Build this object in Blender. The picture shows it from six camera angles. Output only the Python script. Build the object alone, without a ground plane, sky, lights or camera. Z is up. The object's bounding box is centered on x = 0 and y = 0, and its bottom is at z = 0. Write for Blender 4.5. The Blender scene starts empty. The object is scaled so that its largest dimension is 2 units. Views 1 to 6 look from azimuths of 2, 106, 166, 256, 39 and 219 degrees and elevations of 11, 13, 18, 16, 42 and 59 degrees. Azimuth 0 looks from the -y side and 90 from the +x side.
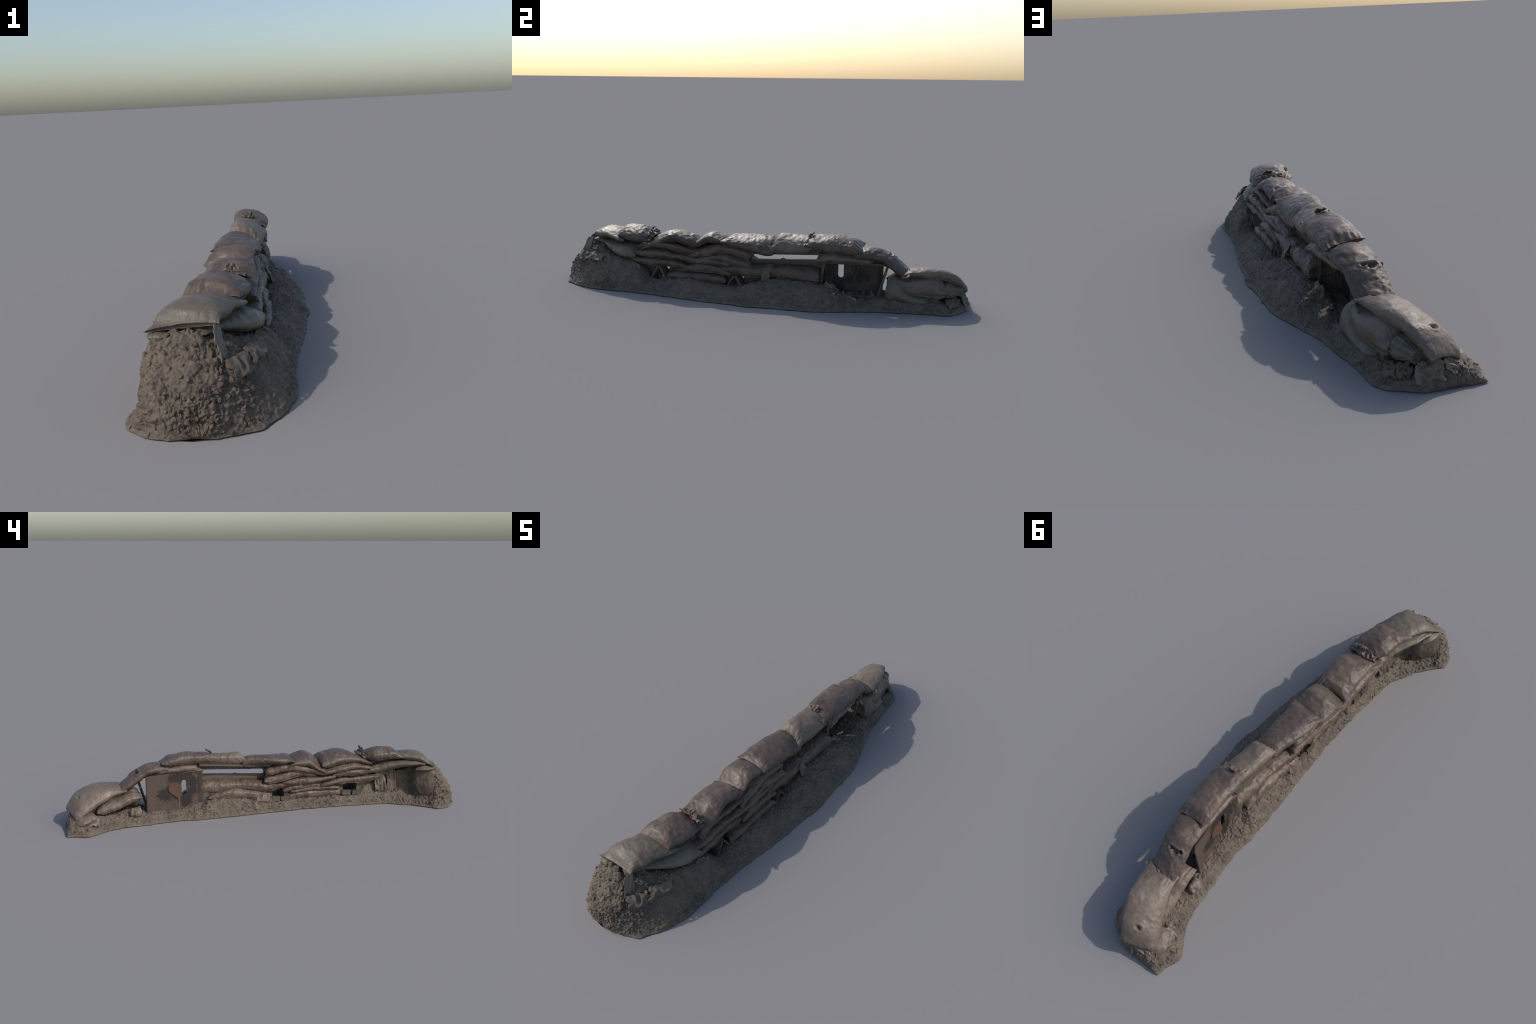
"""Muddy trench parapet: a curved sandbag wall on an earth bank, with a steel
loophole plate, a timber viewing slit and two small timber drains."""
import bpy, bmesh, math
import numpy as np
from mathutils import Vector, Euler

# ------------------------------------------------------------------ noise ---
def _hash(ix, iy, iz, seed):
    h = (ix * 374761393 + iy * 668265263 + iz * 2147483647 + seed * 974711) & 0xFFFFFFFF
    h = ((h ^ (h >> 13)) * 1274126177) & 0xFFFFFFFF
    h = ((h ^ (h >> 16)) * 2246822519) & 0xFFFFFFFF
    return (h ^ (h >> 15)) & 0xFFFFFFFF

def noise(P, freq=1.0, seed=0):
    """gradient noise, about -1..1, for points P (n,3)"""
    p = np.asarray(P, float) * freq + 100.0 + seed * 7.31
    i = np.floor(p).astype(np.int64); f = p - i
    u = f * f * f * (f * (f * 6 - 15) + 10)
    out = 0
    for dx in (0, 1):
        for dy in (0, 1):
            for dz in (0, 1):
                h = _hash(i[:, 0] + dx, i[:, 1] + dy, i[:, 2] + dz, seed)
                gx = ((h & 255) / 127.5 - 1); gy = (((h >> 8) & 255) / 127.5 - 1); gz = (((h >> 16) & 255) / 127.5 - 1)
                d = gx * (f[:, 0] - dx) + gy * (f[:, 1] - dy) + gz * (f[:, 2] - dz)
                w = (u[:, 0] if dx else 1 - u[:, 0]) * (u[:, 1] if dy else 1 - u[:, 1]) * (u[:, 2] if dz else 1 - u[:, 2])
                out = out + w * d
    return out * 1.3

def fbm(P, freq, octaves=4, seed=0, gain=0.5):
    a, s = 1.0, 0
    for o in range(octaves):
        s = s + a * noise(P, freq * 2.03 ** o, seed + o * 13)
        a *= gain
    return s

def cells(P, freq, seed=0):
    """distance to the nearest scattered point (Worley) and that cell's random value"""
    p = np.asarray(P, float) * freq + 50.0
    i = np.floor(p).astype(np.int64)
    best = np.full(len(p), 9.0); rnd = np.zeros(len(p))
    for dx in (-1, 0, 1):
        for dy in (-1, 0, 1):
            for dz in (-1, 0, 1):
                c = i + np.array([dx, dy, dz])
                h = _hash(c[:, 0], c[:, 1], c[:, 2], seed)
                q = c + np.stack([(h & 255), (h >> 8) & 255, (h >> 16) & 255], 1) / 255.0
                d = np.linalg.norm(p - q, axis=1)
                m = d < best
                best[m] = d[m]; rnd[m] = ((h[m] >> 24) & 255) / 255.0
    return best, rnd

def chunks(P, freq, seed=0, tilt=1.0):
    """broken-earth relief, about -1..1: every cell is a tilted facet, cells are parted by cracks"""
    p = np.asarray(P, float) * freq + 50.0
    i = np.floor(p).astype(np.int64)
    b1 = np.full(len(p), 9.0); b2 = np.full(len(p), 9.0); h1 = np.zeros(len(p), np.int64); q1 = np.zeros_like(p)
    for dx in (-1, 0, 1):
        for dy in (-1, 0, 1):
            for dz in (-1, 0, 1):
                c = i + np.array([dx, dy, dz])
                h = _hash(c[:, 0], c[:, 1], c[:, 2], seed)
                q = c + np.stack([(h & 255), (h >> 8) & 255, (h >> 16) & 255], 1) / 255.0
                d = np.linalg.norm(p - q, axis=1)
                m = d < b1
                b2 = np.where(m, b1, np.minimum(b2, d))
                b1 = np.where(m, d, b1); h1 = np.where(m, h, h1); q1[m] = q[m]
    g = np.stack([((h1 >> s) & 63) / 31.5 - 1 for s in (3, 11, 19)], 1)
    face = ((h1 >> 24) & 255) / 127.5 - 1 + tilt * np.sum(g * (p - q1), axis=1)
    return face * smooth(0.0, 0.22, b2 - b1) - 0.6 * smooth(0.16, 0.0, b2 - b1)

def smooth(a, b, x):
    t = np.clip((x - a) / (b - a), 0, 1)
    return t * t * (3 - 2 * t)

def curve(xs, ys, x):
    """smooth interpolation (Catmull-Rom tangents, limited against overshoot)"""
    xs = np.asarray(xs, float); ys = np.asarray(ys, float); x = np.clip(x, xs[0], xs[-1])
    d = np.diff(ys) / np.diff(xs)
    m = np.empty(len(xs)); m[0] = d[0]; m[-1] = d[-1]
    for k in range(1, len(xs) - 1):
        m[k] = 0 if d[k - 1] * d[k] <= 0 else 2 * d[k - 1] * d[k] / (d[k - 1] + d[k])
    k = np.clip(np.searchsorted(xs, x, side='right') - 1, 0, len(xs) - 2)
    h = xs[k + 1] - xs[k]; t = (x - xs[k]) / h
    return ((2 * t**3 - 3 * t**2 + 1) * ys[k] + (t**3 - 2 * t**2 + t) * h * m[k]
            + (-2 * t**3 + 3 * t**2) * ys[k + 1] + (t**3 - t**2) * h * m[k + 1])

# -------------------------------------------------------------- materials ---
class Nodes:
    def __init__(self, name):
        self.m = bpy.data.materials.new(name); self.m.use_nodes = True
        self.t = self.m.node_tree; self.b = self.t.nodes['Principled BSDF']
        self.co = self.t.nodes.new('ShaderNodeTexCoord').outputs['Object']
    def n(self, kind, **kw):
        x = self.t.nodes.new(kind)
        for k, v in kw.items():
            if hasattr(x, k): setattr(x, k, v)
            else: x.inputs[k].default_value = v
        return x
    def l(self, a, b): self.t.links.new(a, b)
    def noise(self, scale, detail=6, rough=0.6, dist=0.0, off=(0, 0, 0), stretch=(1, 1, 1)):
        mp = self.n('ShaderNodeMapping'); self.l(self.co, mp.inputs['Vector'])
        mp.inputs['Location'].default_value = off; mp.inputs['Scale'].default_value = stretch
        x = self.n('ShaderNodeTexNoise'); self.l(mp.outputs[0], x.inputs['Vector'])
        x.inputs['Scale'].default_value = scale; x.inputs['Detail'].default_value = detail
        x.inputs['Roughness'].default_value = rough; x.inputs['Distortion'].default_value = dist
        return x.outputs['Fac']
    def ramp(self, src, stops):
        r = self.n('ShaderNodeValToRGB'); self.l(src, r.inputs[0])
        e = r.color_ramp.elements
        while len(e) < len(stops): e.new(0.5)
        for k, (p, c) in enumerate(stops):
            e[k].position = p; e[k].color = (c, c, c, 1) if isinstance(c, (int, float)) else (*c, 1)
        return r.outputs['Color']
    def mix(self, fac, a, b, mode='MIX'):
        x = self.n('ShaderNodeMix'); x.data_type = 'RGBA'; x.blend_type = mode
        for s, v in ((x.inputs[0], fac), (x.inputs[6], a), (x.inputs[7], b)):
            if isinstance(v, (int, float)): s.default_value = v
            elif isinstance(v, tuple): s.default_value = (*v, 1)
            else: self.l(v, s)
        return x.outputs[2]
    def math(self, op, a, b=0.0, c=None):
        x = self.n('ShaderNodeMath'); x.operation = op
        for s, v in zip(x.inputs, (a, b, c)):
            if v is None: continue
            if isinstance(v, (int, float)): s.default_value = v
            else: self.l(v, s)
        return x.outputs[0]
    def bump(self, h, strength=0.4, dist=0.002, prev=None):
        b = self.n('ShaderNodeBump'); self.l(h, b.inputs['Height'])
        b.inputs['Strength'].default_value = strength; b.inputs['Distance'].default_value = dist
        if prev is not None: self.l(prev, b.inputs['Normal'])
        return b.outputs[0]
    def done(self, col, rough, normal=None, spec=0.5, metal=0.0):
        for s, v in ((self.b.inputs['Base Color'], col), (self.b.inputs['Roughness'], rough)):
            if isinstance(v, (int, float)): s.default_value = v
            elif isinstance(v, tuple): s.default_value = (*v, 1)
            else: self.l(v, s)
        if normal is not None: self.l(normal, self.b.inputs['Normal'])
        self.b.inputs['Specular IOR Level'].default_value = spec
        self.b.inputs['Metallic'].default_value = metal
        return self.m

def srgb(r, g, b):
    f = lambda v: (v / 255 / 12.92) if v / 255 < 0.04045 else ((v / 255 + 0.055) / 1.055) ** 2.4
    return (f(r), f(g), f(b))

def burlap(name, dark, mid, light, mud, mud_amount=0.5, gloss=0.43):
    N = Nodes(name)
    c = N.ramp(N.noise(11, 5, 0.6, 0.4), [(0.30, dark), (0.5, mid), (0.72, light)])
    fine = N.noise(150, 4, 0.7)
    c = N.mix(N.ramp(fine, [(0.40, 0.0), (0.62, 0.35)]), c, light)
    # dried mud smears
    m = N.math('MULTIPLY', N.ramp(N.noise(17, 8, 0.68, 0.6, (3, 1, 7)), [(0.62 - 0.2 * mud_amount, 0.0), (0.74 - 0.2 * mud_amount, 1.0)]), 0.55)
    c = N.mix(m, c, mud)
    c = N.mix(N.ramp(N.noise(120, 6, 0.7, 0, (7, 3, 1)), [(0.60, 0.0), (0.66, 0.5)]), c, mud)
    # small dark flecks
    c = N.mix(N.ramp(N.noise(95, 6, 0.75, 0, (5, 5, 5)), [(0.57, 0.0), (0.66, 0.7)]), c, dark)
    info = N.n('ShaderNodeObjectInfo')
    v = N.math('MULTIPLY_ADD', info.outputs['Random'], 0.16, 0.92)
    hsv = N.n('ShaderNodeHueSaturation'); N.l(c, hsv.inputs['Color']); N.l(v, hsv.inputs['Value'])
    # woven grain and crust
    w1 = N.n('ShaderNodeTexWave', bands_direction='Y'); w1.inputs['Scale'].default_value = 130; w1.inputs['Distortion'].default_value = 2.0
    w2 = N.n('ShaderNodeTexWave', bands_direction='Z'); w2.inputs['Scale'].default_value = 130; w2.inputs['Distortion'].default_value = 2.0
    N.l(N.co, w1.inputs['Vector']); N.l(N.co, w2.inputs['Vector'])
    weave = N.math('ADD', w1.outputs['Fac'], w2.outputs['Fac'])
    b = N.bump(weave, 0.12, 0.0006)
    b = N.bump(N.noise(75, 8, 0.65), 0.55, 0.0038, b)
    r = N.ramp(N.noise(30, 5, 0.6, 0, (9, 2, 1)), [(0.3, gloss - 0.12), (0.7, gloss + 0.15)])
    return N.done(hsv.outputs['Color'], r, b, 0.5)

def earth(name):
    N = Nodes(name)
    c = N.ramp(N.noise(9, 6, 0.62, 0.3), [(0.28, srgb(78, 68, 59)), (0.5, srgb(97, 86, 74)), (0.72, srgb(114, 101, 86))])
    c = N.mix(N.ramp(N.noise(60, 6, 0.7), [(0.42, 0.0), (0.66, 0.65)]), c, srgb(129, 116, 101))
    c = N.mix(N.ramp(N.noise(130, 6, 0.75, 0, (4, 4, 4)), [(0.54, 0.0), (0.66, 0.7)]), c, srgb(54, 47, 41))
    c = N.mix(N.ramp(N.noise(14, 6, 0.6, 0, (1, 8, 2)), [(0.58, 0.0), (0.70, 0.5)]), c, srgb(92, 78, 70))
    vo = N.n('ShaderNodeTexVoronoi'); N.l(N.co, vo.inputs['Vector']); vo.inputs['Scale'].default_value = 95
    b = N.bump(vo.outputs['Distance'], 0.6, 0.003)
    b = N.bump(N.noise(150, 8, 0.75), 0.9, 0.004, b)
    r = N.ramp(N.noise(40, 6, 0.7, 0, (2, 2, 2)), [(0.35, 0.34), (0.58, 0.72)])
    return N.done(c, r, b, 0.5)

def timber(name, dark, light):
    N = Nodes(name)
    g = N.noise(26, 8, 0.65, 0.5, (0, 0, 0), (4, 0.35, 5))
    c = N.ramp(g, [(0.3, dark), (0.7, light)])
    c = N.mix(N.ramp(N.noise(30, 6, 0.7, 0, (6, 1, 2)), [(0.55, 0.0), (0.7, 0.6)]), c, srgb(88, 78, 66))
    return N.done(c, 0.62, N.bump(g, 0.4, 0.002), 0.45)

def rusty_steel(name):
    N = Nodes(name)
    base = N.ramp(N.noise(22, 6, 0.6), [(0.3, srgb(76, 63, 57)), (0.7, srgb(90, 75, 67))])
    # worn dark patches: soft spots round the loophole, broken up by noise
    pat = None
    for (y, z, r, s) in ((.469, .198, .036, 1), (.436, .200, .040, 1), (.402, .200, .036, 1), (.376, .170, .036, 1), (.374, .130, .034, 1), (.410, .088, .036, 1.2), (.410, .068, .032, 1.2),
                         (.459, .104, .028, 1), (.526, .117, .036, .9), (.498, .133, .034, .9), (.505, .106, .030, .9)):
        d = N.n('ShaderNodeVectorMath'); d.operation = 'DISTANCE'
        flat = N.n('ShaderNodeVectorMath'); flat.operation = 'MULTIPLY'; N.l(N.co, flat.inputs[0]); flat.inputs[1].default_value = (0, 1, 1)
        N.l(flat.outputs[0], d.inputs[0]); d.inputs[1].default_value = (0, y, z)
        k = N.math('MULTIPLY', N.math('SUBTRACT', 1.0, N.math('DIVIDE', d.outputs['Value'], r * 1.35)), s)
        pat = k if pat is None else N.math('MAXIMUM', pat, k)
    pat = N.math('ADD', pat, N.math('MULTIPLY', N.math('SUBTRACT', N.noise(75, 8, 0.75), 0.5), 2.6))
    c = N.mix(N.ramp(pat, [(0.26, 0.0), (0.46, 0.95)]), base, srgb(38, 33, 31))
    c = N.mix(N.ramp(N.noise(120, 6, 0.8, 0, (3, 3, 3)), [(0.60, 0.0), (0.68, 0.6)]), c, srgb(58, 48, 43))
    return N.done(c, 0.55, N.bump(N.noise(180, 5, 0.7), 0.3, 0.001), 0.5)

def plain(name, a, b, rough=0.6, scale=40, bumpd=0.002):
    N = Nodes(name)
    f = N.noise(scale, 6, 0.65)
    return N.done(N.ramp(f, [(0.3, a), (0.7, b)]), rough, N.bump(N.noise(scale * 3, 6, 0.7), 0.4, bumpd), 0.5)

MUD = srgb(118, 104, 90)
MAT = {
    'brown': burlap('burlap_brown', srgb(66, 54, 48), srgb(87, 73, 64), srgb(103, 88, 77), MUD, 0.25),
    'tan': burlap('burlap_tan', srgb(84, 73, 64), srgb(103, 90, 79), srgb(118, 104, 92), MUD, 0.45),
    'low': burlap('burlap_low', srgb(76, 62, 53), srgb(94, 78, 67), srgb(110, 93, 80), srgb(114, 98, 84), 0.3),
    'olive': burlap('burlap_olive', srgb(80, 73, 63), srgb(99, 91, 78), srgb(113, 103, 89), srgb(116, 101, 86), 0.5),
    'earth': earth('clay_earth'),
    'timber': timber('weathered_timber', srgb(72, 66, 56), srgb(102, 93, 79)),
    'steel': rusty_steel('rusty_steel'),
    'rust': plain('rust_orange', srgb(80, 56, 44), srgb(95, 67, 51), 0.65, 30),
    'stone': plain('muddy_stone', srgb(90, 80, 67), srgb(110, 99, 83), 0.55, 60),
}

# ------------------------------------------------------------------ scene ---
root = bpy.data.objects.new('sandbag_parapet', None)
bpy.context.scene.collection.objects.link(root)
root['label'] = 'muddy curved sandbag trench wall with steel loophole plate'
root['category'] = 'sandbag wall'

def add(name, verts, faces, mat, parent=root, smooth_shade=True, angle=None):
    me = bpy.data.meshes.new(name)
    me.from_pydata([tuple(v) for v in verts], [], [tuple(int(q) for q in f) for f in faces])
    bm = bmesh.new(); bm.from_mesh(me)
    bmesh.ops.recalc_face_normals(bm, faces=bm.faces)
    bm.to_mesh(me); bm.free()
    me.materials.append(MAT[mat])
    if smooth_shade: me.polygons.foreach_set('use_smooth', [True] * len(me.polygons))
    o = bpy.data.objects.new(name, me)
    bpy.context.scene.collection.objects.link(o); o.parent = parent
    if angle is not None: me.set_sharp_from_angle(angle=math.radians(angle))
    return o

def grid_faces(n, m, closed):
    i = np.arange(n - 1)[:, None]; j = np.arange(m if closed else m - 1)[None, :]
    j2 = (j + 1) % m
    return np.stack([i * m + j, i * m + j2, (i + 1) * m + j2, (i + 1) * m + j], -1).reshape(-1, 4)

# ---------------------------------------------------------------- sandbag ---
BAG = [0]
def sandbag(stations, mat, ends=('hem', 'hem'), roll=0.0, mud=0.0, p=2.7, seam=0.0, wr=1.0, hole=None, name='sandbag', nl=110, nm=84, skew=(0, 0), lump=1.0):
    """stations along the sack: (x, y, z_top, z_bottom, half_width).
    roll: how much higher the -x edge lies than the +x edge (value or one per station).
    ends: 'hem' flat sewn mouth with ears, 'round' tucked under, 'tie' gathered neck with a ruff."""
    BAG[0] += 1; seed = BAG[0] * 17
    S = np.array([s[:5] for s in stations], float)
    rl = np.array([roll] * len(S) if np.isscalar(roll) else roll, float)
    C = np.c_[S[:, 0], S[:, 1], (S[:, 2] + S[:, 3]) / 2]
    L = np.r_[0, np.cumsum(np.linalg.norm(np.diff(C, axis=0), axis=1))]
    q = np.linspace(0, 1, nl); q = 0.5 - 0.5 * np.cos(np.pi * q) * (0.75 + 0.25 * np.cos(np.pi * q) ** 2)
    d = q * L[-1]
    ctr = np.stack([curve(L, C[:, k], d) for k in range(3)], 1)
    tn = np.gradient(ctr, d, axis=0); tn /= np.linalg.norm(tn, axis=1)[:, None]
    side = np.cross(tn, [0, 0, 1]); side /= np.linalg.norm(side, axis=1)[:, None]
    side *= np.where(side[:, :1] < 0, -1, 1)
    up = np.cross(side, tn); up *= np.where(up[:, 2:] < 0, -1, 1)
    cosl = np.clip(up[:, 2], 0.35, 1)
    h = curve(L, (S[:, 2] - S[:, 3]) / 2, d) * cosl
    w = curve(L, S[:, 4], d); r = curve(L, rl, d)
    hmax = h.max()
    fh = np.ones(nl); fw = np.ones(nl); pull = np.zeros(nl); fold = np.zeros(nl)
    for e, style in enumerate(ends):
        x = d if e == 0 else L[-1] - d
        sg = -1 if e == 0 else 1
        if style == 'hem':
            a = min(0.038, L[-1] * 0.3)
            hh = np.maximum(0.006 / np.maximum(h, 1e-4), 0.2)
            fh *= hh + (1 - hh) * np.sin(np.pi / 2 * np.clip(x / a, 0, 1)) ** 0.75
            fw *= 1 + 0.05 * np.exp(-x / 0.012) - 0.03 * np.exp(-((x - 0.03) / 0.02) ** 2)
            pull += sg * 0.007 * np.exp(-x / 0.02)
            fold += np.exp(-x / 0.04) * 0.9
        elif style == 'round':
            a = min(0.045, L[-1] * 0.3)
            c = np.sqrt(np.clip(1 - (1 - np.clip(x / a, 0, 1)) ** 2.2, 0, 1)); c = np.maximum(c, 0.04)
            fh *= c; fw *= 0.35 + 0.65 * c
            fold += np.exp(-x / 0.02) * 0.4
        elif style == 'tie':
            c = smooth(0.014, 0.07, x)
            fh *= 0.62 + 0.38 * c + 0.16 * (1 - smooth(0.0, 0.014, x))
            fw *= 0.80 + 0.20 * c + 0.10 * (1 - smooth(0.0, 0.016, x))
            fold += 1.2 * np.exp(-x / 0.05)
        elif style == 'butt':     # plump end pressed against its neighbour
            a = min(0.03, L[-1] * 0.2)
            c = np.sqrt(np.clip(1 - (1 - np.clip(x / a, 0, 1)) ** 2.5, 0, 1))
            fh *= 0.5 + 0.5 * c; fw *= 0.86 + 0.14 * c
            pull += sg * 0.006 * np.exp(-x / 0.015)
            fold += np.exp(-x / 0.025) * 0.5
    th = np.linspace(0, 2 * np.pi, nm, endpoint=False)
    c, s = np.cos(th), np.sin(th)
    U = np.sign(c) * np.abs(c) ** (2 / p); V = np.sign(s) * np.abs(s) ** (2 / (p - (0.45 if p < 3.5 else 1.0)))
    # domed crown: the top drops toward the edges, a full belly below
    u = U[None, :] * (w * fw)[:, None]
    v = V[None, :] * (h * fh)[:, None]
    un = U[None, :] * np.ones((nl, 1))
    v = v - np.where(V[None, :] > 0, (np.abs(un) ** 2.2) * (h * fh)[:, None] * 0.30, 0) * V[None, :]
    P = ctr[:, None, :] + side[:, None, :] * u[..., None] + up[:, None, :] * v[..., None]
    P = P + tn[:, None, :] * (pull[:, None] * (np.abs(un) ** 2 - 0.45))[..., None]
    sk = skew[0] * np.exp(-d / 0.08) + skew[1] * np.exp(-(L[-1] - d) / 0.08)
    P = P + tn[:, None, :] * (sk[:, None] * un)[..., None]
    P[..., 2] += -r[:, None] * un / 2
    # outward direction
    n = side[:, None, :] * (np.sign(U) * np.abs(U) ** (p - 1) / 1.0)[None, :, None] * 1.0 + up[:, None, :] * (np.sign(V) * np.abs(V) ** (p - 1.4))[None, :, None]
    n /= np.linalg.norm(n, axis=2)[..., None] + 1e-9
    F = P.reshape(-1, 3); nz = n[..., 2].reshape(-1)
    thick = np.clip((h * fh)[:, None] / 0.02, 0.15, 1) * np.ones((1, nm)); thick = thick.reshape(-1)
    # cloth: soft lumps, cross folds on the flanks, gathers at the mouth
    ax = np.stack([np.repeat(d, nm) , np.tile(u[nl // 2], nl) * 0.18, np.repeat(th[None, :], nl, 0).reshape(-1) * 0.004], 1)
    disp = lump * 0.0045 * fbm(F, 17, 3, seed) * thick
    ridge = 1 - np.abs(noise(ax + F * 0.22, 75, seed + 3)) * 2
    flank = 0.35 + 0.65 * smooth(0.9, 0.3, np.abs(nz))
    disp += wr * 0.0007 * ridge * flank * thick
    disp += wr * 0.0014 * (1 - 2 * np.abs(noise(F * np.array([1, 1.0, 0.55]), 34, seed + 5))) * thick
    ang = np.repeat(th[None, :], nl, 0).reshape(-1)
    gq = np.stack([np.cos(ang) * 2.6, np.sin(ang) * 2.6, np.repeat(d, nm) * 9], 1)
    disp += np.repeat(fold, nm) * 0.0065 * (1 - 2.2 * np.abs(noise(gq, 1.5, seed + 8))) * np.clip(thick, 0.4, 1)
    # a stitched seam low on the flanks
    if seam:
        for a0 in (math.pi + 0.55, -0.55):
            da = np.angle(np.exp(1j * (ang - a0 + 0.10 * noise(F, 14, seed + 9))))
            disp += seam * thick * (-0.0040 * np.exp(-(da / 0.07) ** 2) + 0.0022 * np.exp(-((da - (0.14 if a0 > 1 else -0.14)) / 0.09) ** 2))
    disp -= np.median(disp)
    # mud crumbs lying on the crown
    if mud:
        cd, cr = cells(F, 95, seed); cd2, cr2 = cells(F, 190, seed + 1)
        mask = smooth(0.0, 0.55, nz) * smooth(-0.15, 0.25, noise(F, 13, seed + 11))
        disp += mud * mask * (0.0050 * np.clip(0.55 - cd, 0, 1) * (cr > 0.45) + 0.003 * np.clip(0.55 - cd2, 0, 1))
        disp += mud * 0.0016 * fbm(F, 60, 3, seed + 21) * smooth(0.0, 0.5, nz)
    F = F + n.reshape(-1, 3) * disp[:, None]
    if hole is not None:      # a tear punched into the cloth
        for (hx, hy, hz, hr) in hole:
            dd = np.linalg.norm((F - np.array([hx, hy, hz])) * np.array([1, 1, 0.4]), axis=1)
            dd = dd + 0.004 * noise(F, 90, seed + 31)
            F = F - n.reshape(-1, 3) * (0.016 * smooth(hr, hr * 0.55, dd) - 0.0035 * np.exp(-((dd - hr * 1.25) / (hr * 0.35)) ** 2))[:, None]
    faces = grid_faces(nl, nm, True).tolist()
    verts = F.tolist()
    for e in (0, nl - 1):     # recessed mouth
        row = F[e * nm:(e + 1) * nm]; cen = row.mean(0); inn = tn[e] * (0.008 if e == 0 else -0.008)
        k0 = len(verts)
        for k in range(nm): verts.append(tuple(cen + (row[k] - cen) * 0.8 + inn))
        kc = len(verts); verts.append(tuple(cen + inn * 1.5))
        for k in range(nm):
            k2 = (k + 1) % nm
            faces.append((e * nm + k, e * nm + k2, k0 + k2, k0 + k)); faces.append((k0 + k, k0 + k2, kc))
    return add(name, verts, faces, mat)

# crowning row, from the tall -y end to the low +y end
sandbag([(-.092, -.852, .228, .208, .078), (-.068, -.80, .266, .213, .075), (-.042, -.735, .265, .222, .072), (-.016, -.665, .246, .218, .066)],
        'olive', ('hem', 'butt'), roll=.012, seam=.6, mud=.25, skew=(.035, .03), wr=.8)
sandbag([(-.038, -.702, .264, .226, .068), (-.026, -.650, .288, .222, .073), (-.016, -.59, .287, .214, .074), (-.006, -.535, .270, .214, .070), (-.004, -.505, .256, .220, .066)],
        'brown', ('hem', 'tie'), roll=.016, seam=.5, mud=.5, skew=(.03, 0), wr=1.6)
sandbag([(.004, -.550, .218, .188, .073), (.000, -.48, .256, .204, .073), (-.005, -.39, .284, .220, .072), (-.011, -.31, .268, .204, .072), (-.014, -.276, .256, .204, .072)],
        'brown', ('hem', 'hem'), roll=[.02, .015, -.015, -.018, -.015], seam=.9, mud=.45, wr=1.2)
sandbag([(-.015, -.325, .204, .174, .070), (-.015, -.27, .240, .198, .073), (-.013, -.20, .284, .226, .075), (-.009, -.145, .266, .228, .073), (-.006, -.106, .236, .214, .068)],
        'brown', ('round', 'butt'), roll=[-.03, -.03, -.02, -.012, -.01], seam=.9, mud=.6)
sandbag([(-.005, -.136, .272, .240, .076), (-.002, -.085, .277, .228, .075), (.006, 0, .281, .220, .068), (.016, .08, .277, .208, .060), (.020, .118, .266, .208, .058)],
        'brown', ('hem', 'butt'), roll=[.0, .012, .03, .042, .04], seam=.3, mud=.9)
sandbag([(.020, .104, .280, .222, .052), (.023, .15, .297, .220, .056), (.027, .21, .297, .226, .058), (.033, .292, .298, .234, .056)],
        'tan', ('hem', 'butt'), roll=.036, seam=.3, mud=.3, wr=1.3, lump=.7)
sandbag([(.034, .278, .300, .238, .056), (.034, .32, .309, .246, .062), (.034, .41, .313, .240, .064), (.030, .475, .300, .240, .064), (.028, .525, .280, .248, .062)],
        'brown', ('butt', 'hem'), roll=.022, seam=.4, mud=.7)
sandbag([(.034, .322, .238, .188, .056), (.033, .39, .254, .204, .059), (.028, .48, .250, .204, .058), (.018, .575, .238, .196, .052)],
        'tan', ('hem', 'round'), roll=.024, seam=1, wr=.8)
sandbag([(.028, .490, .258, .222, .060), (.024, .55, .271, .216, .061), (.017, .605, .262, .206, .060), (.012, .652, .240, .174, .058), (.010, .695, .202, .146, .058), (.008, .745, .156, .126, .062)],
        'brown', ('butt', 'hem'), roll=.008, mud=.9, seam=.2, hole=[(-.004, .655, .24, .013), (.018, .650, .245, .009), (-.022, .645, .24, .008)])
sandbag([(.008, .710, .172, .148, .062), (-.002, .775, .184, .136, .065), (-.025, .84, .183, .118, .068), (-.051, .893, .168, .096, .069), (-.071, .934, .142, .070, .067), (-.085, .966, .098, .042, .060)],
        'tan', ('hem', 'butt'), roll=[-.005, -.02, -.04, -.045, -.04, -.03], seam=.6, hole=[(-.066, .930, .151, .010)], wr=1.2)

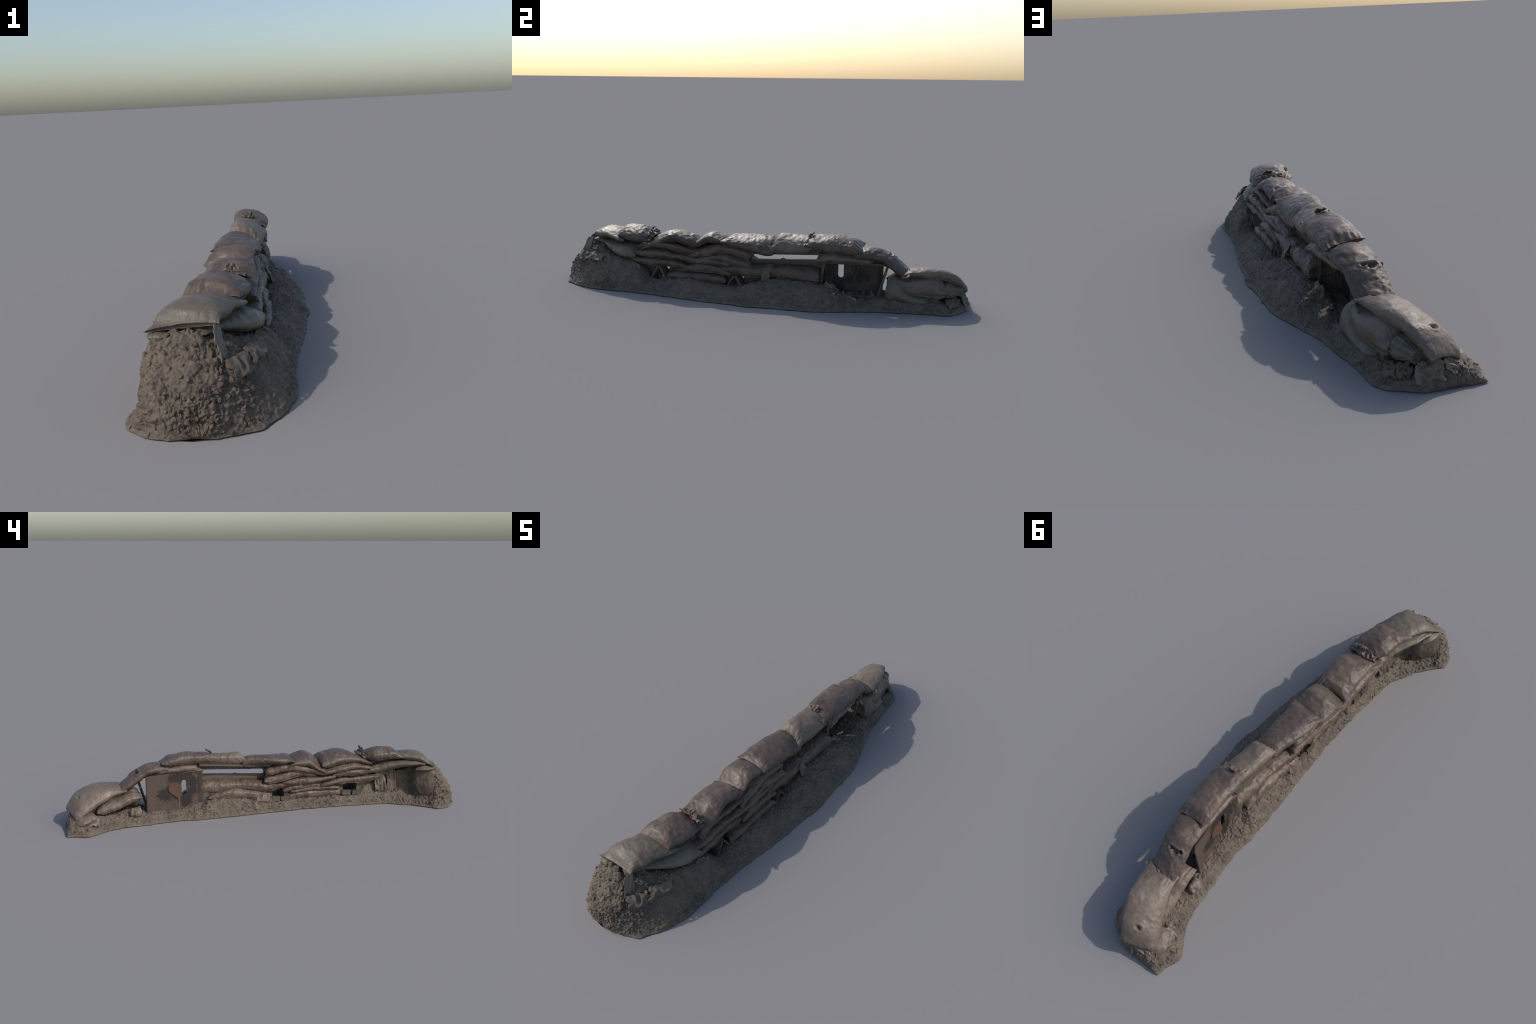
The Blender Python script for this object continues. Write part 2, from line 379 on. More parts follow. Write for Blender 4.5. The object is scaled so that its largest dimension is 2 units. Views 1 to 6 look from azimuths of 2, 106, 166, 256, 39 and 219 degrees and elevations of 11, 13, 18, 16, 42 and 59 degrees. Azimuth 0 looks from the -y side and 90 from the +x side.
# courses below the crown
sandbag([(-.100, -.83, .222, .198, .068), (-.066, -.75, .226, .186, .076), (-.024, -.685, .222, .162, .084), (.006, -.625, .210, .142, .088), (.016, -.565, .192, .144, .082)],
        'olive', ('hem', 'butt'), roll=.02, wr=.8, seam=.3)
LOW = [
    ([(-.004, -.55, .210, .188, .075), (-.004, -.45, .231, .194, .078), (-.005, -.38, .224, .186, .078), (-.006, -.275, .198, .172, .071)], -.016),
    ([(.010, -.60, .184, .158, .074), (.005, -.50, .200, .152, .079), (.004, -.43, .198, .152, .077), (.008, -.350, .180, .148, .070)], .0),
    ([(.012, -.61, .156, .124, .074), (.011, -.50, .158, .110, .075), (.010, -.42, .156, .110, .073), (.008, -.35, .144, .108, .071), (.006, -.285, .124, .102, .068)], -.004),
    ([(-.001, -.302, .194, .162, .073), (-.002, -.20, .232, .180, .075), (-.001, -.13, .247, .194, .072), (.001, -.07, .237, .188, .068), (.006, .000, .214, .176, .058)], .006),
    ([(.010, -.255, .178, .150, .067), (.006, -.15, .206, .162, .073), (.007, -.08, .190, .140, .071), (.012, .008, .170, .130, .062)], .010),
    ([(.012, -.375, .180, .154, .070), (.009, -.28, .172, .132, .076), (.009, -.20, .172, .126, .075), (.013, -.085, .158, .130, .066)], -.012),
    ([(.022, -.315, .128, .098, .070), (.024, -.23, .144, .096, .073), (.024, -.16, .138, .094, .072), (.024, -.090, .116, .080, .070)], -.012),
    ([(.016, -.20, .138, .114, .062), (.020, -.08, .146, .104, .064), (.024, .02, .154, .088, .064), (.028, .10, .160, .098, .062), (.030, .145, .152, .106, .058)], .0),
    ([(.028, .120, .154, .108, .058), (.031, .18, .164, .092, .060), (.034, .26, .165, .086, .060), (.036, .335, .158, .092, .056)], .006),
    ([(-.016, .295, .094, .076, .026), (-.018, .20, .116, .072, .028), (-.020, .10, .112, .064, .030), (-.018, .01, .090, .058, .028)], .0),
    ([(.028, -.405, .092, .046, .072), (.030, -.30, .102, .044, .076), (.030, -.20, .104, .042, .076), (.028, -.110, .090, .038, .074)], -.016),
    ([(.006, -.39, .106, .082, .058), (.010, -.26, .118, .084, .062), (.010, -.13, .104, .078, .058)], -.008),
]
for k, (st, rl) in enumerate(LOW):
    sandbag(st, 'low', (('hem', 'butt'), ('butt', 'hem'), ('butt', 'butt'))[k % 3], roll=rl, seam=1.3, wr=1.8, p=3.8, lump=1.4)

# the low shoulder at the +y end
sandbag([(.022, .664, .148, .076, .056), (.022, .74, .150, .062, .060), (.010, .82, .148, .050, .058), (-.004, .895, .138, .046, .054)], 'tan', ('hem', 'hem'), roll=-.004, seam=.9, p=3.2, wr=.6)
sandbag([(.036, .638, .150, .048, .050), (.034, .675, .152, .042, .062), (.030, .74, .092, .038, .060), (.014, .83, .070, .034, .054)], 'olive', ('butt', 'round'), roll=.03, p=3.0, wr=.6)
sandbag([(.004, .872, .128, .056, .046), (-.006, .915, .126, .052, .048), (-.020, .962, .108, .060, .036)], 'olive', ('round', 'tie'), roll=-.01, p=2.6)
sandbag([(-.034, .632, .134, .116, .038), (-.036, .68, .144, .098, .042), (-.042, .75, .124, .068, .044), (-.054, .85, .096, .048, .040)], 'tan', ('hem', 'hem'), seam=.8, wr=.8)
sandbag([(-.090, .86, .084, .036, .046), (-.112, .91, .076, .026, .052), (-.132, .952, .058, .014, .046)], 'tan', ('round', 'round'), wr=1.6, p=2.3)
# a sack half buried in the hollow under the tall end, and a slumped one beside the plate
sandbag([(-.092, -.785, .150, .030, .020), (-.122, -.800, .184, .034, .024), (-.156, -.836, .190, .040, .024), (-.176, -.885, .185, .05, .020)], 'low', ('round', 'round'), p=2.6, wr=.9)
sandbag([(-.128, -.776, .200, .180, .026), (-.146, -.81, .208, .182, .030), (-.154, -.865, .208, .186, .026)], 'olive', ('hem', 'round'), wr=1)
sandbag([(-.072, .635, .078, .034, .024), (-.076, .66, .082, .028, .028), (-.074, .695, .076, .032, .024)], 'tan', ('round', 'round'), p=2.1, wr=.8, lump=3)

# ------------------------------------------------------------ earth mound ---
SEC = [  # y, then nine (x, z) points from the -x foot to the +x foot
    (-.988, [(-.12, .0), (-.11, .004), (-.10, .010), (-.08, .014), (-.06, .014), (-.04, .012), (-.03, .009), (-.02, .004), (-.01, .0)]),
    (-.974, [(-.165, 0), (-.158, .02), (-.145, .05), (-.11, .072), (-.07, .078), (-.03, .07), (-.005, .05), (.010, .02), (.022, 0)]),
    (-.947, [(-.203, 0), (-.190, .028), (-.176, .07), (-.142, .108), (-.085, .122), (-.03, .110), (.012, .074), (.048, .028), (.082, 0)]),
    (-.907, [(-.230, 0), (-.204, .033), (-.188, .09), (-.160, .150), (-.10, .172), (-.03, .155), (.022, .112), (.073, .048), (.110, 0)]),
    (-.86, [(-.238, 0), (-.205, .04), (-.192, .12), (-.170, .194), (-.11, .212), (-.03, .192), (.035, .140), (.095, .06), (.138, 0)]),
    (-.825, [(-.208, 0), (-.188, .03), (-.168, .05), (-.152, .16), (-.09, .202), (-.03, .186), (.045, .146), (.105, .065), (.150, 0)]),
    (-.79, [(-.182, 0), (-.160, .026), (-.140, .034), (-.112, .060), (-.072, .19), (-.03, .188), (.048, .150), (.110, .068), (.160, 0)]),
    (-.76, [(-.160, 0), (-.142, .026), (-.115, .036), (-.080, .046), (-.060, .06), (-.045, .17), (.050, .152), (.120, .08), (.169, 0)]),
    (-.70, [(-.130, 0), (-.116, .026), (-.096, .042), (-.070, .052), (-.048, .07), (-.035, .155), (.066, .150), (.128, .088), (.171, 0)]),
    (-.60, [(-.090, 0), (-.080, .022), (-.068, .045), (-.050, .065), (-.035, .10), (.01, .125), (.084, .130), (.134, .080), (.168, 0)]),
    (-.53, [(-.089, 0), (-.079, .020), (-.066, .042), (-.050, .060), (-.03, .085), (.03, .098), (.096, .096), (.142, .062), (.172, 0)]),
    (-.495, [(-.086, 0), (-.077, .019), (-.064, .038), (-.050, .050), (-.03, .052), (.02, .050), (.098, .064), (.144, .046), (.174, 0)]),
    (-.46, [(-.083, 0), (-.074, .018), (-.063, .036), (-.050, .046), (-.03, .048), (.02, .046), (.098, .056), (.144, .040), (.177, 0)]),
    (-.34, [(-.078, 0), (-.070, .016), (-.060, .034), (-.046, .046), (-.02, .052), (.03, .056), (.108, .070), (.158, .046), (.192, 0)]),
    (-.18, [(-.074, 0), (-.066, .016), (-.056, .034), (-.044, .046), (-.02, .050), (.03, .056), (.110, .064), (.170, .046), (.214, 0)]),
    (-.06, [(-.086, 0), (-.076, .018), (-.064, .036), (-.050, .046), (-.03, .048), (.02, .046), (.100, .050), (.170, .044), (.220, 0)]),
    (.03, [(-.090, 0), (-.079, .020), (-.066, .044), (-.050, .060), (-.03, .066), (.02, .072), (.096, .080), (.170, .054), (.233, 0)]),
    (.14, [(-.098, 0), (-.082, .022), (-.068, .048), (-.052, .068), (-.03, .076), (.03, .088), (.098, .104), (.164, .070), (.222, 0)]),
    (.27, [(-.104, 0), (-.085, .024), (-.070, .050), (-.050, .072), (-.02, .080), (.03, .088), (.096, .100), (.160, .072), (.220, 0)]),
    (.36, [(-.108, 0), (-.087, .020), (-.072, .038), (-.052, .048), (-.03, .050), (.02, .054), (.076, .090), (.147, .070), (.208, 0)]),
    (.43, [(-.101, 0), (-.080, .018), (-.066, .034), (-.046, .040), (-.02, .038), (.01, .036), (.060, .056), (.130, .058), (.188, 0)]),
    (.52, [(-.105, 0), (-.084, .018), (-.070, .034), (-.048, .040), (-.02, .038), (.01, .034), (.058, .036), (.110, .036), (.156, 0)]),
    (.60, [(-.120, 0), (-.102, .018), (-.084, .034), (-.058, .042), (-.03, .044), (.01, .040), (.060, .042), (.102, .032), (.132, 0)]),
    (.68, [(-.127, 0), (-.108, .020), (-.090, .040), (-.062, .052), (-.03, .054), (.02, .050), (.084, .046), (.108, .026), (.120, 0)]),
    (.77, [(-.142, 0), (-.121, .018), (-.098, .032), (-.068, .044), (-.03, .050), (.01, .050), (.068, .044), (.096, .022), (.106, 0)]),
    (.84, [(-.183, 0), (-.158, .014), (-.126, .026), (-.088, .042), (-.04, .050), (.00, .048), (.058, .042), (.083, .022), (.095, 0)]),
    (.90, [(-.217, 0), (-.192, .015), (-.152, .034), (-.10, .056), (-.05, .060), (-.01, .052), (.048, .040), (.078, .022), (.095, 0)]),
    (.945, [(-.200, 0), (-.184, .014), (-.150, .038), (-.11, .058), (-.06, .060), (-.02, .048), (.025, .036), (.055, .020), (.074, 0)]),
    (.972, [(-.195, 0), (-.180, .012), (-.150, .032), (-.115, .050), (-.07, .050), (-.04, .040), (-.01, .032), (.010, .016), (.025, 0)]),
    (.992, [(-.196, 0), (-.190, .006), (-.178, .012), (-.150, .016), (-.11, .018), (-.08, .016), (-.05, .012), (-.03, .006), (-.02, 0)]),
]
def mound():
    ny, nt = 980, 260
    Y = np.array([s[0] for s in SEC]); K = np.array([s[1] for s in SEC])        # (stations, 9, 2)
    # rows spread evenly along the slope, so the steep ends stay as fine as the rest
    yy = np.linspace(Y[0], Y[-1], 4000); zr = np.max([curve(Y, K[:, j, 1], yy) for j in range(9)], axis=0)
    arc = np.r_[0, np.cumsum(np.hypot(np.diff(yy), np.diff(zr)))]
    y = np.interp(np.linspace(0, arc[-1], ny), arc, yy)
    A = np.stack([[curve(Y, K[:, j, k], y) for j in range(9)] for k in range(2)])  # (2, 9, ny)
    # spread points evenly along each cross-section
    out = np.zeros((ny, nt, 3))
    for i in range(ny):
        X, Z = A[0, :, i], A[1, :, i]
        L = np.r_[0, np.cumsum(np.hypot(np.diff(X), np.diff(Z)) + 1e-6)]
        t = np.linspace(0, L[-1], nt)
        out[i, :, 0] = curve(L, X, t); out[i, :, 2] = curve(L, Z, t)
    out[..., 1] = y[:, None]
    du = np.gradient(out, axis=0); dv = np.gradient(out, axis=1)
    n = np.cross(dv, du); n /= np.linalg.norm(n, axis=2)[..., None] + 1e-12
    n *= np.where(n[..., 2:] < -0.2, -1, 1)
    F = out.reshape(-1, 3).copy(); Nn = n.reshape(-1, 3)
    # clods on the tall end and the -x strip, finer trampled clay on the +x slope
    rough = np.maximum(smooth(-.62, -.86, F[:, 1]) * smooth(.08, -.0, F[:, 0]), 0.75 * smooth(-.03, -.06, F[:, 0]))
    rough = np.maximum(rough, 0.8 * smooth(.8, .9, F[:, 1])); rough = np.maximum(rough, 0.60 + 0.35 * noise(F, 6, 91))
    warp = F + 0.006 * np.stack([noise(F, 60, 71), noise(F, 60, 72), noise(F, 60, 73)], 1)
    disp = 0.010 * fbm(F, 13, 3, 40) * (0.5 + 0.5 * rough)
    lumpy = smooth(-.35, .25, noise(F, 14, 95))
    disp += rough * (0.0055 * chunks(warp, 38, 5) * smooth(-.2, .3, noise(F, 20, 96)) + (0.0012 + 0.0034 * lumpy) * chunks(warp, 78, 6) + (0.0008 + 0.0016 * lumpy) * chunks(warp, 150, 7)
                     + 0.005 * (1 - 2 * np.abs(noise(F * np.array([.7, .7, 1.6]), 26, 97))))
    disp += (1 - rough) * 0.004 * (1 - 2 * np.abs(noise(F * np.array([1, 1, .6]), 34, 44)))
    disp += 0.0022 * fbm(F, 110, 3, 46)
    disp -= 0.0025
    foot = smooth(0.0, 0.018, F[:, 2])
    F += Nn * (disp * (0.25 + 0.75 * foot))[:, None]
    # ragged foot line
    edge = 1 - foot
    F[:, 0] += edge * 0.006 * noise(F * np.array([0, 1, 0]), 26, 48) + edge * 0.003 * noise(F * np.array([0, 1, 0]), 70, 49)
    F[:, 2] = np.maximum(F[:, 2], 0.0)
    G = F.reshape(ny, nt, 3)
    G[:, 0, 2] = 0; G[:, -1, 2] = 0
    G[0, :, 2] = np.minimum(G[0, :, 2], .012); G[-1, :, 2] = np.minimum(G[-1, :, 2], .014)
    faces = grid_faces(ny, nt, False).tolist()
    verts = G.reshape(-1, 3).tolist()
    # flat underside and end walls
    k0 = len(verts)
    for i in range(ny): verts.append((G[i, nt // 2, 0], G[i, nt // 2, 1], 0.0))
    for i in range(ny - 1):
        a, b = i * nt, (i + 1) * nt
        faces.append((a, b, k0 + i + 1, k0 + i)); faces.append((a + nt - 1, b + nt - 1, k0 + i + 1, k0 + i))
    for i in (0, ny - 1):
        for j in range(nt - 1):
            faces.append((i * nt + j, i * nt + j + 1, k0 + i))
    add('earth_mound', verts, faces, 'earth')
    return G
G = mound()

def ground_height(x, y):
    i = int(np.argmin(np.abs(G[:, 100, 1] - y))); row = G[i]
    j = int(np.argmin(np.abs(row[:, 0] - x) - 0.2 * row[:, 2])); return row[j]

# packed earth inside the wall, so no daylight shows between the sacks
def core(y0, y1, z0, z1, hw=.030):
    n = 24; v = []; ys = np.linspace(y0, y1, n)
    for y in ys:
        xc = 0.012 + 0.012 * (y + .3); t = 0.5 + 0.5 * math.cos(0)
        for (a, b) in ((-1, 0), (1, 0), (1, 1), (-1, 1)):
            v.append((xc + a * hw, y, z0 + (z1 - z0) * b))
    f = grid_faces(n, 4, True).tolist() + [(0, 1, 2, 3), tuple(4 * n - 4 + k for k in range(4))]
    o = add('packed_earth', v, f, 'earth', smooth_shade=False); return o
core(-.575, -.015, .122, .205, .034)
core(-.40, -.13, .04, .125, .036)
core(-.035, .33, .06, .145, .034)
core(-.70, -.52, .10, .20, .03)
core(.67, .87, .03, .105, .020)
core(-.60, -.500, .04, .130, .036)
core(-.498, -.488, .04, .120, .040)
core(-.412, -.40, .04, .115, .040)
core(-.116, -.096, .04, .100, .040)

# --------------------------------------------------------- loose stones -----
def stone_mesh(seed, squash=(1, .8, .6)):
    bm = bmesh.new(); bmesh.ops.create_icosphere(bm, subdivisions=3, radius=1)
    V = np.array([v.co[:] for v in bm.verts])
    rs = np.random.default_rng(seed)
    for _ in range(11):      # broken faces
        k = rs.normal(size=3); k /= np.linalg.norm(k); dd = rs.uniform(.55, .85)
        over = np.maximum(V @ k - dd, 0); V = V - over[:, None] * k * 0.92
    V *= (1 + 0.12 * fbm(V, 1.6, 3, seed))[:, None] * np.array(squash)
    for v, c in zip(bm.verts, V): v.co = c
    me = bpy.data.meshes.new('clod'); bm.to_mesh(me); bm.free()
    me.polygons.foreach_set('use_smooth', [True] * len(me.polygons))
    return me
CL = [stone_mesh(k * 5 + 1, sq) for k, sq in enumerate([(1, .8, .6), (1, .7, .7), (.9, 1, .5), (1, .6, .55)])]
for m in CL: m.materials.append(MAT['earth'])
SM = [m.copy() for m in CL[:2]]
for m in SM: m.materials.clear(); m.materials.append(MAT['stone'])
rng = np.random.default_rng(11)
def put(mesh, P, s, name='clod'):
    o = bpy.data.objects.new(name, mesh); bpy.context.scene.collection.objects.link(o)
    o.parent = root; o.location = P; o.scale = (s, s * rng.uniform(.8, 1.2), s * rng.uniform(.8, 1.1))
    o.rotation_euler = rng.uniform(0, 6.28, 3); return o
ny, nt = G.shape[:2]
count = 0; LV, LF = [], []
CLV = [(np.array([v.co[:] for v in m.vertices]), [tuple(p.vertices) for p in m.polygons]) for m in CL]
while count < 260:
    i, j = rng.integers(4, ny - 4), rng.integers(3, nt - 3)
    P = G[i, j]
    zone = 1.0 if (P[1] < -.72 and P[0] < .06) else (.55 if P[0] < -.045 else (.5 if P[1] > .85 else .10))
    if rng.random() > zone or P[2] < .006: continue
    s = rng.uniform(.0035, .0085) * (1.25 if P[1] < -.72 else 0.8)
    m = CLV[rng.integers(4)]; a = Euler(rng.uniform(0, 6.28, 3)).to_matrix()
    W = (m[0] * np.array([s, s * rng.uniform(.8, 1.2), s * rng.uniform(.8, 1.1)])) @ np.array(a).T + P
    LF += [tuple(q + len(LV) for q in f) for f in m[1]]; LV += W.tolist(); count += 1
loose = add('loose_clods', LV, LF, 'earth')
for (x, y, z, s) in [(-.02, -.972, .060, .011), (.02, -.955, .03, .010), (.012, .53, .048, .012), (.016, .50, .046, .010), (.01, .565, .05, .013), (.03, .575, .046, .012), (.022, .48, .044, .008),
                     (.085, .40, .078, .014), (.07, .42, .066, .012), (.095, .37, .088, .012), (.06, .445, .056, .012), (.10, .42, .066, .010), (.105, -.57, .082, .012), (.10, -.545, .066, .010), (.045, -.84, .142, .012), (.026, .150, .184, .011), (-.02, .62, .05, .014)]:
    put(SM[rng.integers(2)], (x, y, z), s, 'stone')

# ---------------------------------------------------------------- timber ----
def plank(a, b, width, thick, up=(0, 0, 1), mat='timber', name='plank', parent=root, seed=0):
    """board from a to b; width along up, thickness across"""
    a, b = Vector(a), Vector(b); t = (b - a); L = t.length; t.normalize()
    u = Vector(up); u = (u - t * u.dot(t)).normalized(); s = t.cross(u)
    bm = bmesh.new(); bmesh.ops.create_cube(bm, size=1)
    bmesh.ops.subdivide_edges(bm, edges=[e for e in bm.edges if abs((e.verts[0].co - e.verts[1].co).x) > .5], cuts=14)
    for v in bm.verts:
        x, y, z = v.co
        k = noise(np.array([[x * 5 + seed, y * 3, z * 3]]), 1.0, 60 + seed)[0] * 0.10
        v.co = a + t * ((x + .5) * L) + s * (y * thick * (1 + k)) + u * (z * width * (1 + k * .6))
    bmesh.ops.bevel(bm, geom=[e for e in bm.edges if len(e.link_faces) == 2 and e.calc_face_angle(0) > .7], offset=min(.0012, thick * .2), segments=2, affect='EDGES')
    bmesh.ops.recalc_face_normals(bm, faces=bm.faces)
    me = bpy.data.meshes.new(name); bm.to_mesh(me); bm.free(); me.materials.append(MAT[mat])
    o = bpy.data.objects.new(name, me); bpy.context.scene.collection.objects.link(o); o.parent = parent
    return o
def group(name):
    o = bpy.data.objects.new(name, None); bpy.context.scene.collection.objects.link(o); o.parent = root; return o

slit = group('viewing_slit')
plank((.026, -.022, .154), (.026, .335, .177), .036, .010, parent=slit, seed=1)
plank((-.018, -.022, .230), (-.018, .34, .257), .008, .030, (0, 0, 1), parent=slit, seed=2)
plank((.034, -.022, .208), (.034, .335, .228), .013, .040, (0, 0, 1), parent=slit, seed=3)
plank((-.020, -.014, .130), (-.020, -.014, .236), .012, .010, (0, 1, 0), parent=slit, seed=4, name='post')
plank((.055, -.012, .140), (.055, -.012, .215), .010, .008, (0, 1, 0), parent=slit, seed=5, name='post')

box = group('loophole_frame')
plank((.045, .345, .188), (.045, .648, .196), .010, .014, parent=box, seed=6, name='beam')
plank((.028, .594, .025), (.052, .642, .196), .011, .009, (0, 1, 0), parent=box, seed=7, name='prop')
plank((.056, .338, .080), (.052, .352, .190), .012, .010, (0, 1, 0), parent=box, seed=8, name='prop')
plank((-.010, .463, .050), (-.006, .508, .182), .005, .005, (0, 1, 0), parent=box, seed=9, name='prop')
plank((.020, .44, .040), (.012, .598, .040), .008, .046, parent=box, seed=10, name='floor_board')
plank((.040, .455, .040), (.062, .478, .054), .016, .010, parent=box, seed=12, name='floor_board')

for k, (y, zf, za, sp) in enumerate([(-.450, .048, .124, .044), (-.066, .042, .104, .042)]):
    dr = group('timber_drain')
    t = .006
    for sgn in (-1, 1):
        mid = ((y + sgn * sp / 2), (zf + za) / 2)
        plank((.030, mid[0], mid[1]), (.094, mid[0], mid[1]), math.hypot(sp, za - zf) + .006, t, (0, -sgn * sp, za - zf), parent=dr, seed=20 + k * 3 + sgn)
    plank((-.050, y - .050, .062 - .004 * k), (-.050, y - .008, .060 - .004 * k), .022, .008, parent=dr, seed=26 + k, name='board')
    plank((-.050, y + .004, .062 - .004 * k), (-.050, y + .048, .064 - .004 * k), .024, .008, parent=dr, seed=28 + k, name='board')

# ---------------------------------------------------------- steel shield ----
def steel_plate():
    """upright plate with a round-ended loophole and two edge flanges bent toward -x"""
    y0, y1, z0, z1 = .346, .588, .020, .222
    sy, sz0, sz1, sr = .4175, .120, .171, .0125
    bm = bmesh.new()
    outer = [bm.verts.new((0, a, b)) for a, b in ((y0, z0), (y1, z0), (y1, z1), (y0, z1))]
    inner = []
    for k in range(13): a = math.pi * k / 12; inner.append(bm.verts.new((0, sy + sr * math.cos(a), sz1 + sr * math.sin(a))))
    for k in range(13): a = math.pi + math.pi * k / 12; inner.append(bm.verts.new((0, sy + sr * math.cos(a), sz0 + sr * math.sin(a))))
    E = []
    for loop in (outer, inner):
        for k in range(len(loop)): E.append(bm.edges.new((loop[k], loop[(k + 1) % len(loop)])))
    bmesh.ops.triangle_fill(bm, use_beauty=True, use_dissolve=False, edges=E)
    # flanges
    for (ya, yb) in ((y1, y1 + .022), (y0, y0 - .020)):
        va = [v for v in outer if abs(v.co.y - ya) < 1e-6]; va.sort(key=lambda v: v.co.z)
        w = [bm.verts.new((-.013, yb, v.co.z)) for v in va]
        bm.faces.new((va[0], w[0], w[1], va[1]))
    bmesh.ops.recalc_face_normals(bm, faces=bm.faces)
    if sum(f.normal.x for f in bm.faces) > 0: bmesh.ops.reverse_faces(bm, faces=bm.faces)
    me = bpy.data.meshes.new('loophole_plate'); bm.to_mesh(me); bm.free(); me.materials.append(MAT['steel'])
    o = bpy.data.objects.new('loophole_plate', me); bpy.context.scene.collection.objects.link(o); o.parent = root
    md = o.modifiers.new('thick', 'SOLIDIFY'); md.thickness = .005; md.offset = -1
    a = math.radians(8.5)
    o.rotation_euler = (0, 0, a); o.location = (-.019 + .4175 * math.sin(a), .4175 * (1 - math.cos(a)), 0)
    return o
plate = steel_plate()

def cover():
    """pear-shaped swivel shutter: hull of a large and a small disc"""
    big, small = ((.470, .147), .0285), ((.4475, .113), .0165)
    pts = []
    for (cy, cz), r in (big, small):
        for k in range(48):
            a = 2 * math.pi * k / 48; pts.append((cy + r * math.cos(a), cz + r * math.sin(a)))
    P = sorted(pts); H = []
    for seq in (P, P[::-1]):
        h = []
        for p in seq:
            while len(h) > 1 and (h[-1][0] - h[-2][0]) * (p[1] - h[-2][1]) - (h[-1][1] - h[-2][1]) * (p[0] - h[-2][0]) <= 0: h.pop()
            h.append(p)
        H += h[:-1]
    n = len(H)
    v = [(-.0045, a, b) for a, b in H] + [(0.0005, a, b) for a, b in H]
    f = [tuple(range(n)), tuple(range(n, 2 * n))] + [(k, (k + 1) % n, n + (k + 1) % n, n + k) for k in range(n)]
    o = add('shutter', v, f, 'rust', parent=plate, smooth_shade=False)
    return o
cover()
plank((-.0018, .4445, .046), (-.0018, .4445, .098), .008, .003, (0, 1, 0), mat='stone', name='strap', parent=plate, seed=31)
rv = bpy.data.meshes.new('rivet'); bm = bmesh.new(); bmesh.ops.create_uvsphere(bm, u_segments=16, v_segments=8, radius=.0042)
for v in bm.verts: v.co.x *= .7
bm.to_mesh(rv); bm.free(); rv.materials.append(MAT['steel']); rv.polygons.foreach_set('use_smooth', [True] * len(rv.polygons))
for (y, z, x) in ((.461, .060, -.001), (.4405, .148, -.0045)):
    o = bpy.data.objects.new('rivet', rv); bpy.context.scene.collection.objects.link(o); o.parent = plate; o.location = (x, y, z)

# ---------------------------------------------------- torn sacking, folds ---
def cloth(corners, mat, amp=.006, freq=3, seed=1, n=48, name='torn_sacking', sag=0.0, thick=.0025):
    """a crumpled scrap of sacking between four corners"""
    a, b, c, d = [np.array(q, float) for q in corners]
    s, t = np.meshgrid(np.linspace(0, 1, n), np.linspace(0, 1, n), indexing='ij')
    s0, t0 = s, t
    s = s + (0.10 * noise(np.stack([t.ravel() * 5, s.ravel(), 0 * t.ravel() + seed], 1), 1.0, seed + 41).reshape(n, n)) * (0.3 + np.abs(2 * s - 1))
    t = t + (0.14 * noise(np.stack([s0.ravel() * 5, 0 * t.ravel() + seed, t.ravel()], 1), 1.0, seed + 42).reshape(n, n)) * (0.3 + np.abs(2 * t - 1))
    P = (a * ((1 - s) * (1 - t))[..., None] + b * (s * (1 - t))[..., None] + c * (s * t)[..., None] + d * ((1 - s) * t)[..., None])
    nrm = np.cross(b - a, d - a); nrm /= np.linalg.norm(nrm); nrm *= np.sign(nrm[2] + 1e-6)
    q = np.stack([s * freq, t * freq * .45, 0 * s + seed], -1).reshape(-1, 3)
    h = amp * (1 - 2 * np.abs(noise(q, 1.0, seed))) + amp * .25 * noise(q, 2.2, seed + 4)
    h = h.reshape(n, n) + sag * (s * (1 - s) * t * (1 - t)) * 16
    P = P + nrm * h[..., None]
    jit = .006 * np.stack([noise(q, 0.8, seed + k) for k in (21, 22, 23)], 1).reshape(n, n, 3)
    P += jit
    o = add(name, P.reshape(-1, 3), grid_faces(n, n, False), mat)
    md = o.modifiers.new('thick', 'SOLIDIFY'); md.thickness = thick; md.offset = 0
    return o
cloth([(-.02, -.880, .212), (-.014, -.845, .222), (.012, -.862, .150), (-.006, -.905, .145)], 'olive', .004, 2, 3)
cloth([(.005, -.905, .148), (.050, -.84, .150), (.072, -.85, .112), (.032, -.918, .100)], 'earth', .008, 3, 5, sag=.002)
cloth([(.045, -.82, .150), (.082, -.74, .146), (.098, -.75, .118), (.068, -.85, .120)], 'earth', .007, 3, 6, sag=.002)
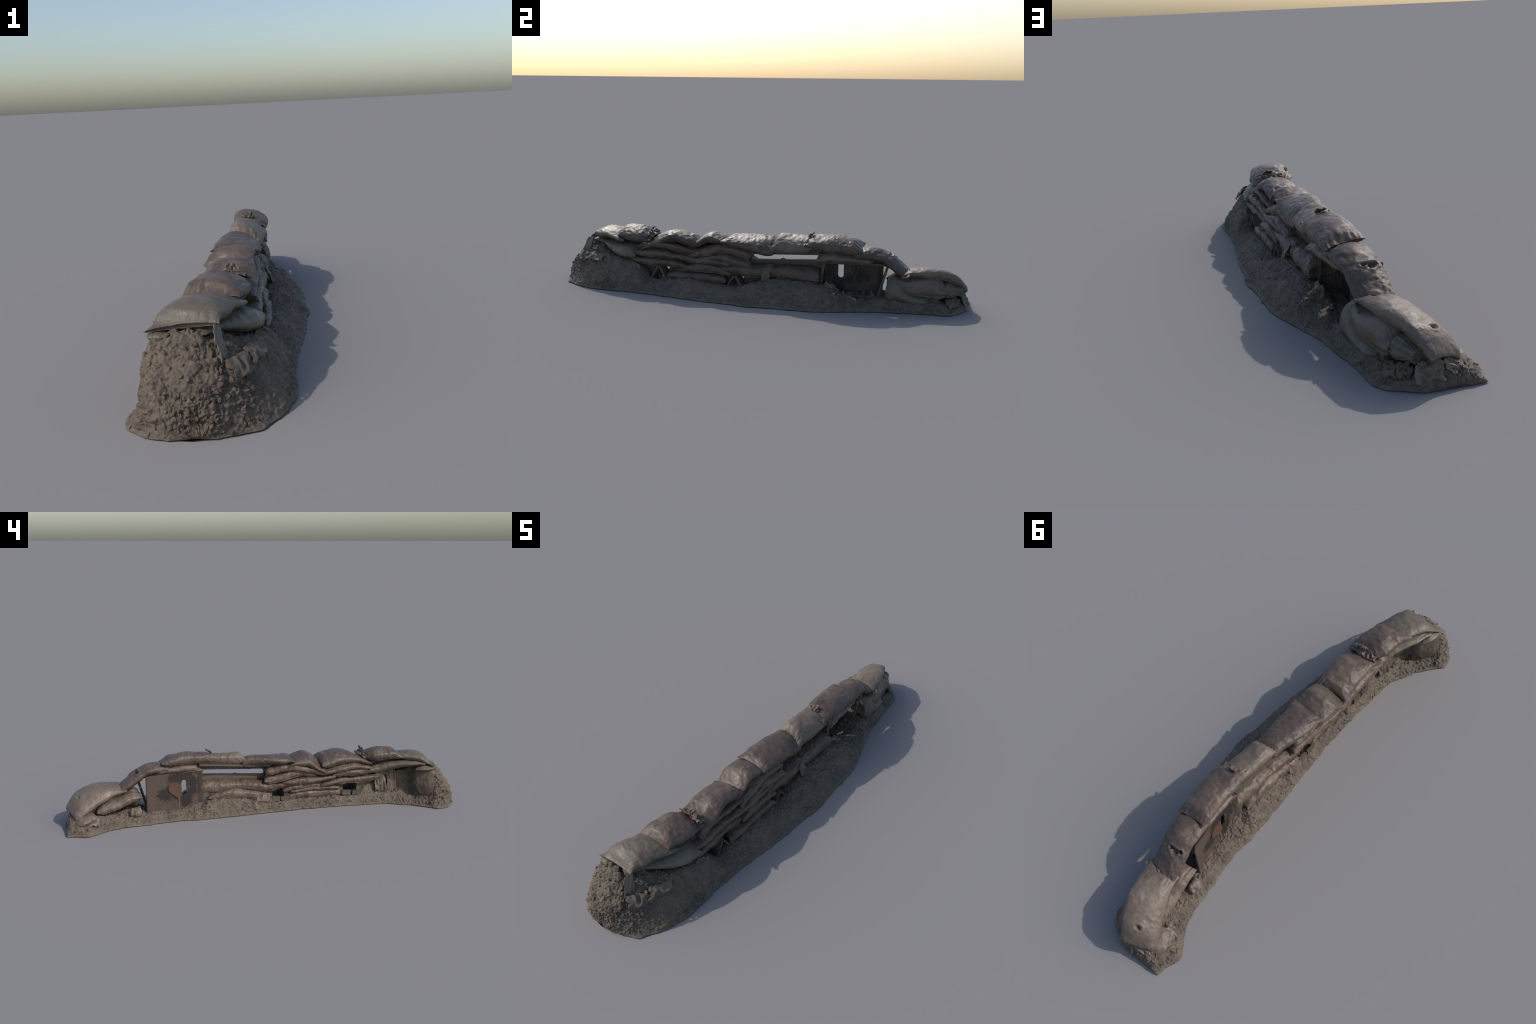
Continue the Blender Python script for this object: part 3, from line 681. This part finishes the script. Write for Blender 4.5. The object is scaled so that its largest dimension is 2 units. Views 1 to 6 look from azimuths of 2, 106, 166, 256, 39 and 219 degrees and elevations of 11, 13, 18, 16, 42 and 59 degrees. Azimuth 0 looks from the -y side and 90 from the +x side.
cloth([(.082, -.60, .130), (.096, -.545, .115), (.112, -.55, .072), (.108, -.60, .082)], 'olive', .005, 2, 7)
cloth([(-.040, -.635, .165), (-.042, -.575, .160), (-.056, -.58, .060), (-.064, -.64, .058)], 'olive', .009, 4, 8)
cloth([(-.030, -.70, .165), (-.032, -.645, .165), (-.052, -.65, .055), (-.060, -.70, .052)], 'low', .008, 3, 9)
cloth([(-.105, .93, .078), (-.07, .972, .065), (-.10, .985, .020), (-.145, .955, .035)], 'tan', .007, 3, 10, sag=.004)
cloth([(-.07, .962, .078), (-.005, .952, .070), (.005, .978, .024), (-.075, .986, .024)], 'olive', .010, 5, 11)
cloth([(-.01, .935, .066), (.050, .895, .052), (.064, .925, .026), (.01, .966, .026)], 'earth', .010, 5, 12, sag=.003)
cloth([(-.115, .83, .060), (-.105, .90, .068), (-.155, .91, .026), (-.155, .84, .024)], 'tan', .006, 3, 13)
cloth([(.075, .355, .098), (.055, .40, .090), (.075, .425, .055), (.115, .40, .070)], 'olive', .005, 3, 14)
cloth([(.086, .075, .135), (.082, .11, .160), (.106, .11, .106), (.110, .07, .094)], 'low', .005, 2, 15)
cloth([(-.040, -.02, .086), (-.038, .06, .096), (-.068, .05, .056), (-.070, -.02, .050)], 'low', .004, 3, 16)
# folded mouths standing up where sacks are tied
cloth([(.050, -.535, .258), (-.060, -.525, .268), (-.052, -.495, .250), (.055, -.500, .240)], 'brown', .010, 4, 17)
cloth([(.030, -.520, .266), (-.018, -.528, .272), (-.014, -.506, .288), (.018, -.504, .290)], 'brown', .006, 3, 18)
cloth([(.085, .262, .262), (-.014, .258, .292), (-.012, .304, .290), (.088, .308, .258)], 'tan', .010, 4, 19)
cloth([(.045, .280, .298), (.005, .272, .302), (.008, .296, .314), (.045, .300, .316)], 'brown', .006, 3, 20)
cloth([(.082, .708, .148), (.012, .704, .166), (.010, .735, .176), (.084, .742, .156)], 'tan', .005, 4, 21)

# crumbs too small and too many to tell apart singly
loose['kind'] = 'stuff'
